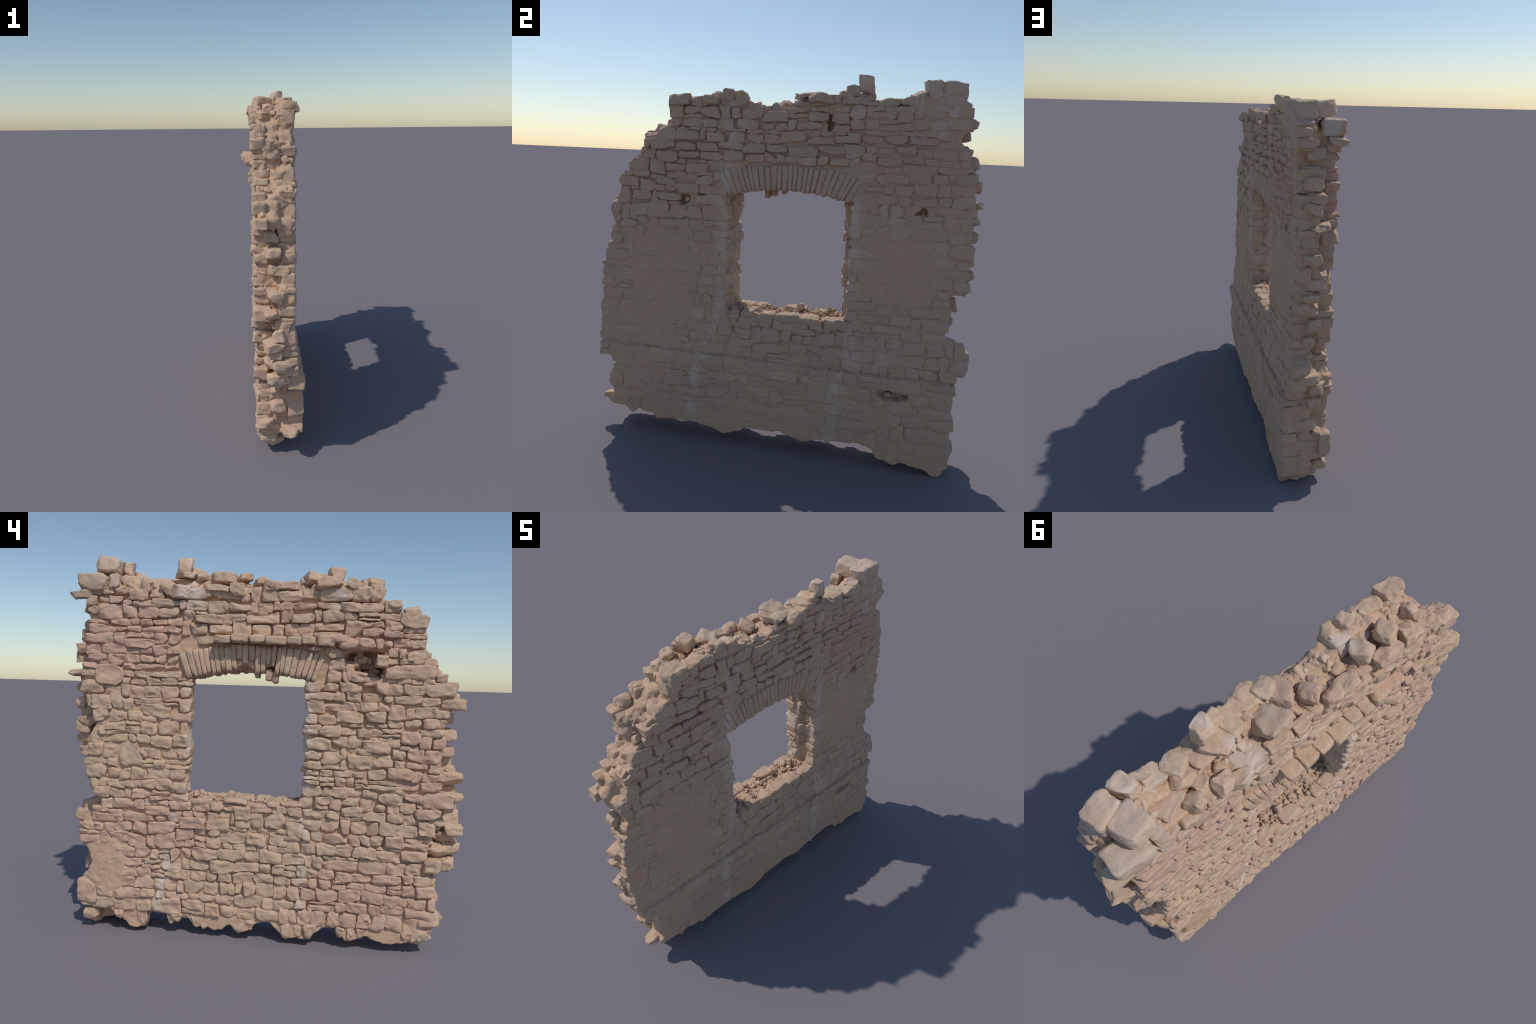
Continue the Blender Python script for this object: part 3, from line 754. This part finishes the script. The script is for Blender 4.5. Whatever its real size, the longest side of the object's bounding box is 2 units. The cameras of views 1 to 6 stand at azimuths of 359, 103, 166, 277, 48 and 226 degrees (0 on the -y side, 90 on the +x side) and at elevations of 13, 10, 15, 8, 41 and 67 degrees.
# stones lying on the broken top: (x, y, z, sx, sy, sz, rotation)
CAPS = [
    (-0.035, 0.765, 1.865, 0.13, 0.115, 0.075, (3, 8, 12)), (-0.072, 0.822, 1.782, 0.115, 0.152, 0.082, (2, 0, -4)), (0.055, 0.800, 1.862, 0.10, 0.115, 0.085, (0, 0, 10)),
    (0.075, 0.705, 1.862, 0.095, 0.085, 0.09, (8, 0, 12)), (0.085, 0.65, 1.818, 0.08, 0.07, 0.08, (8, 10, 20)), (-0.085, 0.880, 1.727, 0.09, 0.115, 0.042, (-4, 0, 5)),
    (0.05, 0.875, 1.72, 0.12, 0.09, 0.045, (0, 0, 5)), (-0.085, 0.718, 1.79, 0.06, 0.05, 0.075, (0, 5, 0)), (-0.01, 0.635, 1.765, 0.11, 0.12, 0.05, (0, 8, 25)),
    (-0.078, 0.567, 1.765, 0.085, 0.075, 0.07, (10, 15, 20)), (0.015, 0.541, 1.785, 0.08, 0.10, 0.055, (0, 6, -10)), (-0.045, 0.508, 1.765, 0.08, 0.07, 0.05, (0, 10, 0)),
    (-0.088, 0.445, 1.76, 0.07, 0.09, 0.065, (25, 0, 10)), (-0.105, 0.385, 1.74, 0.06, 0.09, 0.06, (0, 0, 0)), (0.062, 0.525, 1.805, 0.09, 0.10, 0.05, (0, -8, 30)),
    (0.05, 0.43, 1.805, 0.14, 0.135, 0.03, (-3, 5, 10)), (0.02, 0.385, 1.832, 0.12, 0.11, 0.03, (3, -4, 20)), (0.055, 0.405, 1.888, 0.07, 0.072, 0.10, (8, 0, 10)),
    (0.078, 0.345, 1.855, 0.065, 0.07, 0.05, (5, 0, 20)), (0.045, 0.31, 1.83, 0.13, 0.075, 0.04, (0, -5, 15)), (0.095, 0.20, 1.815, 0.075, 0.12, 0.05, (-4, -10, 10)),
    (0.02, 0.10, 1.818, 0.11, 0.105, 0.035, (-10, 12, 35)), (0.065, 0.13, 1.83, 0.08, 0.085, 0.03, (12, 0, 20)), (-0.04, 0.195, 1.80, 0.13, 0.12, 0.06, (0, 8, 20)),
    (-0.10, 0.12, 1.752, 0.07, 0.085, 0.06, (0, 0, 0)), (-0.092, 0.205, 1.758, 0.055, 0.11, 0.04, (4, 0, 0)), (-0.04, 0.005, 1.79, 0.09, 0.075, 0.05, (0, 20, 20)),
    (-0.10, -0.055, 1.772, 0.07, 0.085, 0.045, (0, 5, 0)), (-0.09, -0.13, 1.77, 0.06, 0.10, 0.045, (0, 10, 0)), (0.035, -0.11, 1.765, 0.07, 0.07, 0.05, (0, 0, 20)),
    (0.08, -0.20, 1.81, 0.07, 0.065, 0.07, (0, 0, 0)), (0.072, -0.265, 1.825, 0.07, 0.065, 0.06, (0, 0, 20)), (-0.045, -0.235, 1.80, 0.10, 0.085, 0.07, (0, 15, 30)),
    (-0.06, -0.345, 1.82, 0.085, 0.085, 0.07, (0, 10, 20)), (-0.105, -0.315, 1.782, 0.08, 0.125, 0.055, (-3, 5, 0)), (-0.10, -0.425, 1.775, 0.07, 0.07, 0.05, (20, 0, 0)),
    (0.07, -0.525, 1.802, 0.115, 0.12, 0.06, (2, 0, 10)), (0.075, -0.425, 1.79, 0.08, 0.075, 0.055, (0, 0, -10)), (-0.03, -0.515, 1.775, 0.07, 0.05, 0.07, (10, 0, 0)),
    (-0.06, -0.54, 1.75, 0.06, 0.06, 0.06, (0, 0, 30)), (0.085, -0.35, 1.80, 0.06, 0.09, 0.045, (0, 0, 0)), (-0.02, -0.69, 1.60, 0.06, 0.06, 0.06, (25, 20, 0)),
    (-0.095, -0.69, 1.655, 0.07, 0.07, 0.06, (-25, 0, 10)), (-0.055, -0.735, 1.60, 0.06, 0.055, 0.07, (0, 0, 0)), (-0.10, -0.615, 1.69, 0.07, 0.065, 0.045, (0, 0, 0)),
    (0.02, -0.61, 1.645, 0.07, 0.05, 0.05, (0, 0, 0)), (0.065, 0.76, 1.80, 0.10, 0.12, 0.07, (0, 0, 0)), (0.07, 0.83, 1.80, 0.10, 0.10, 0.06, (0, 0, 0)),
]
for k, (x, y, z, sx, sy, sz, r) in enumerate(CAPS):
    loose("cap_stone", x, y, z - 0.009, sx * 0.98, sy * 0.98, sz, 500 + k, rot=r, block=8, cuts=11, lump=0.05, n=13, cut=(0.03, 0.16) if k < 3 else (0.10, 0.36))

# bonding stones that jut out of the two ragged ends, and big stones within the ends: (x, y, z, sx, sy, sz)
ENDS = [
    (-0.02, -0.925, 0.885, 0.09, 0.12, 0.06), (-0.03, -0.945, 0.80, 0.08, 0.10, 0.04), (0.0, -0.945, 0.69, 0.09, 0.11, 0.06), (-0.02, -0.93, 0.60, 0.08, 0.10, 0.06),
    (-0.01, -0.915, 0.455, 0.09, 0.11, 0.07), (-0.03, -0.885, 0.53, 0.08, 0.09, 0.06), (-0.03, -0.89, 1.09, 0.08, 0.11, 0.06), (0.0, -0.905, 1.01, 0.09, 0.11, 0.05),
    (-0.04, -0.87, 1.17, 0.08, 0.10, 0.06), (0.0, -0.83, 1.33, 0.10, 0.10, 0.07), (0.01, -0.76, 1.45, 0.10, 0.10, 0.06), (-0.02, -0.72, 1.55, 0.10, 0.10, 0.06),
    (0.055, -0.885, 0.148, 0.08, 0.15, 0.036), (-0.03, -0.825, 0.065, 0.12, 0.08, 0.05), (0.0, -0.94, 0.46, 0.12, 0.09, 0.07), (0.02, -0.95, 0.54, 0.11, 0.09, 0.07), (-0.02, -0.95, 0.64, 0.11, 0.09, 0.06), (0.02, -0.943, 0.74, 0.10, 0.08, 0.06), (-0.06, -0.855, 0.185, 0.11, 0.13, 0.07), (-0.06, -0.835, 0.105, 0.10, 0.10, 0.07), (0.0, -0.86, 0.28, 0.10, 0.10, 0.07),
    (0.04, 0.925, 0.60, 0.11, 0.13, 0.06), (0.08, 0.93, 0.55, 0.08, 0.10, 0.06), (-0.02, 0.90, 0.53, 0.10, 0.12, 0.06), (0.0, 0.88, 0.45, 0.10, 0.10, 0.06),
    (0.03, 0.94, 1.19, 0.09, 0.09, 0.055), (0.0, 0.93, 1.34, 0.10, 0.12, 0.03), (0.05, 0.93, 1.27, 0.08, 0.09, 0.05), (0.0, 0.89, 1.10, 0.09, 0.11, 0.06),
    (0.03, 0.92, 1.00, 0.10, 0.10, 0.06), (0.02, 0.90, 1.47, 0.09, 0.10, 0.05), (0.02, 0.86, 1.58, 0.10, 0.09, 0.06), (0.01, 0.86, 1.66, 0.10, 0.08, 0.06),
    (0.0, 0.87, 0.85, 0.09, 0.10, 0.06), (0.02, 0.85, 0.75, 0.09, 0.10, 0.06), (0.04, 0.89, 0.33, 0.12, 0.10, 0.07), (0.03, 0.89, 0.22, 0.12, 0.10, 0.07), (0.05, 0.885, 0.12, 0.12, 0.10, 0.08), (0.07, 0.882, 0.040, 0.07, 0.055, 0.07), (0.0, 0.872, 0.055, 0.09, 0.07, 0.08), (-0.05, 0.87, 0.085, 0.08, 0.08, 0.06),
    (0.03, 0.93, 1.42, 0.10, 0.08, 0.06), (0.02, 0.925, 1.07, 0.11, 0.08, 0.07), (0.04, 0.91, 0.94, 0.10, 0.10, 0.06), (0.03, 0.905, 1.53, 0.10, 0.07, 0.06),
]
for k, (x, y, z, sx, sy, sz) in enumerate(ENDS):
    y -= 0.002 * np.sign(y)
    loose("bonding_stone", x, y, z, sx, sy, sz, 600 + k, rot=(rng.uniform(-8, 8), rng.uniform(-8, 8), rng.uniform(-15, 15)), block=8, cuts=11, lump=0.06, n=12, cut=(0.10, 0.36))

# ------------------------------------------------------------------ crumbled rubble on top, sill, ends and reveals
def rubble():
    rng = np.random.default_rng(700)
    heap = Heap()
    def drop(x, y, z, s):
        v, q = stone((s * rng.uniform(.7, 1.2), s * rng.uniform(.7, 1.3), s * rng.uniform(.5, 1.0)), n=5, block=8, cuts=8, cut_depth=(0.12, 0.42), lump=0.08, grit=0, rng=rng)
        v = turn(v, *rng.uniform(-0.6, 0.6, 3))
        heap.add(v + np.array([x, y, z]), q)
    for _ in range(420):                                   # broken top
        y = rng.uniform(-0.56, 0.84)
        x = rng.uniform(-0.075, 0.075) + 0.025 * y
        t = smooth(-0.04, 0.04, x)
        top = float(TOP_F(y)) * (1 - t) + float(TOP_B(y)) * t
        drop(x, y, top - 0.004 + rng.uniform(-0.006, 0.010), rng.choice([0.008, 0.012, 0.018, 0.026], p=[.35, .35, .2, .1]))
    for _ in range(70):                                    # stepped shoulder
        z = rng.uniform(1.40, 1.70)
        y = 0.5 * float(RIGHT_F(z) + RIGHT_B(z)) + rng.uniform(0.0, 0.05)
        drop(rng.uniform(-0.07, 0.06), y, z - 0.03, rng.uniform(0.010, 0.022))
    for _ in range(190):                                   # sill
        y = rng.uniform(-0.225, 0.335); x = rng.uniform(-0.065, 0.06)
        drop(x, y, SILL_Z + 0.004 + rng.uniform(-0.004, 0.008) + 0.012 * smooth(0.15, 0.3, y), rng.choice([0.005, 0.008, 0.014], p=[.55, .35, .1]))
    drop(-0.03, 0.135, SILL_Z + 0.03, 0.022); drop(-0.02, 0.285, SILL_Z + 0.03, 0.018)
    for _ in range(260):                                   # ends
        z = rng.uniform(0.15, 1.70)
        t = rng.random()
        if rng.random() < 0.5:
            y = float(LEFT_F(z)) * (1 - t) + float(LEFT_B(z)) * t - rng.uniform(0.015, 0.04)
        else:
            if z > 1.6: continue
            y = float(RIGHT_F(z)) * (1 - t) + float(RIGHT_B(z)) * t + rng.uniform(0.015, 0.04)
        drop(-0.06 + 0.12 * t + 0.025 * y, y, z, rng.choice([0.010, 0.016, 0.026], p=[.4, .4, .2]))
    for _ in range(55):                                   # reveals of the window
        z = rng.uniform(0.73, 1.31); t = rng.random()
        if rng.random() < 0.5:
            y = float(jamb_left(z, 'F')) * (1 - t) + float(jamb_left(z, 'B')) * t + 0.016
        else:
            y = float(jamb_right(z, 'F')) * (1 - t) + float(jamb_right(z, 'B')) * t - 0.016
        drop(-0.06 + 0.12 * t, y + 0.006 * np.sign(y), z, rng.choice([0.014, 0.020, 0.028]))
    for _ in range(26):                                    # debris in the broken-out hole of the outer face
        y, z = rng.uniform(-0.60, -0.43), rng.uniform(1.35, 1.46)
        drop(float(front_x(y, z)) + float(niche(np.float64(y), np.float64(z))) + 0.014, y, z, rng.uniform(0.010, 0.022))
    for (py, pz, ry, rz, deep) in PITS_B[:3]:
        for _ in range(5):
            y, z = py + rng.uniform(-1, 1) * ry, pz + rng.uniform(-1, 0.3) * rz
            drop(float(back_x(y, z)) - 0.95 * deep, y, z, rng.uniform(0.008, 0.016))
    for _ in range(60):                                    # crumbs along the ledge of the inner face
        y = rng.uniform(-0.72, 0.85)
        drop(float(back_x(y, 0.52)) + rng.uniform(0.0, 0.012), y, PLINTH_Z + 0.001, rng.uniform(0.005, 0.011))
    heap.build("crumbled_rubble", STONE)
rubble()

# ------------------------------------------------------------------ small chips wedged in the joints
def chips():
    rng = np.random.default_rng(800)
    heap = Heap()
    for side, count in (('F', 520), ('B', 200)):
        for _ in range(count):
            y, z = rng.uniform(-0.88, 0.88), rng.uniform(0.13, 1.72)
            if not in_face(np.float64(y), np.float64(z), side, 0.02) or (side == 'F' and in_niche(y, z)):
                continue
            if float(intrados(y)) - 0.02 < z < 1.55 and -0.31 < y < 0.40:
                continue
            if blob(y, z, 0.775, 0.36, 0.09, 0.16) > 0.3:
                continue
            sx, sy, sz = 0.012, rng.uniform(0.006, 0.015), rng.uniform(0.004, 0.009)
            v, q = stone((sx, sy, sz), n=5, block=4, cuts=4, lump=0.06, grit=0, rng=rng)
            v = turn(v, rng.uniform(-0.4, 0.4))
            x = float(front_x(y, z) + recess_front(np.float64(y), np.float64(z))) + 0.007 if side == 'F' else float(back_x(y, z) - recess_back(np.float64(y), np.float64(z))) - 0.009
            heap.add(v + np.array([x, y, z]), q)
    heap.build("joint_chips", STONE)
chips()
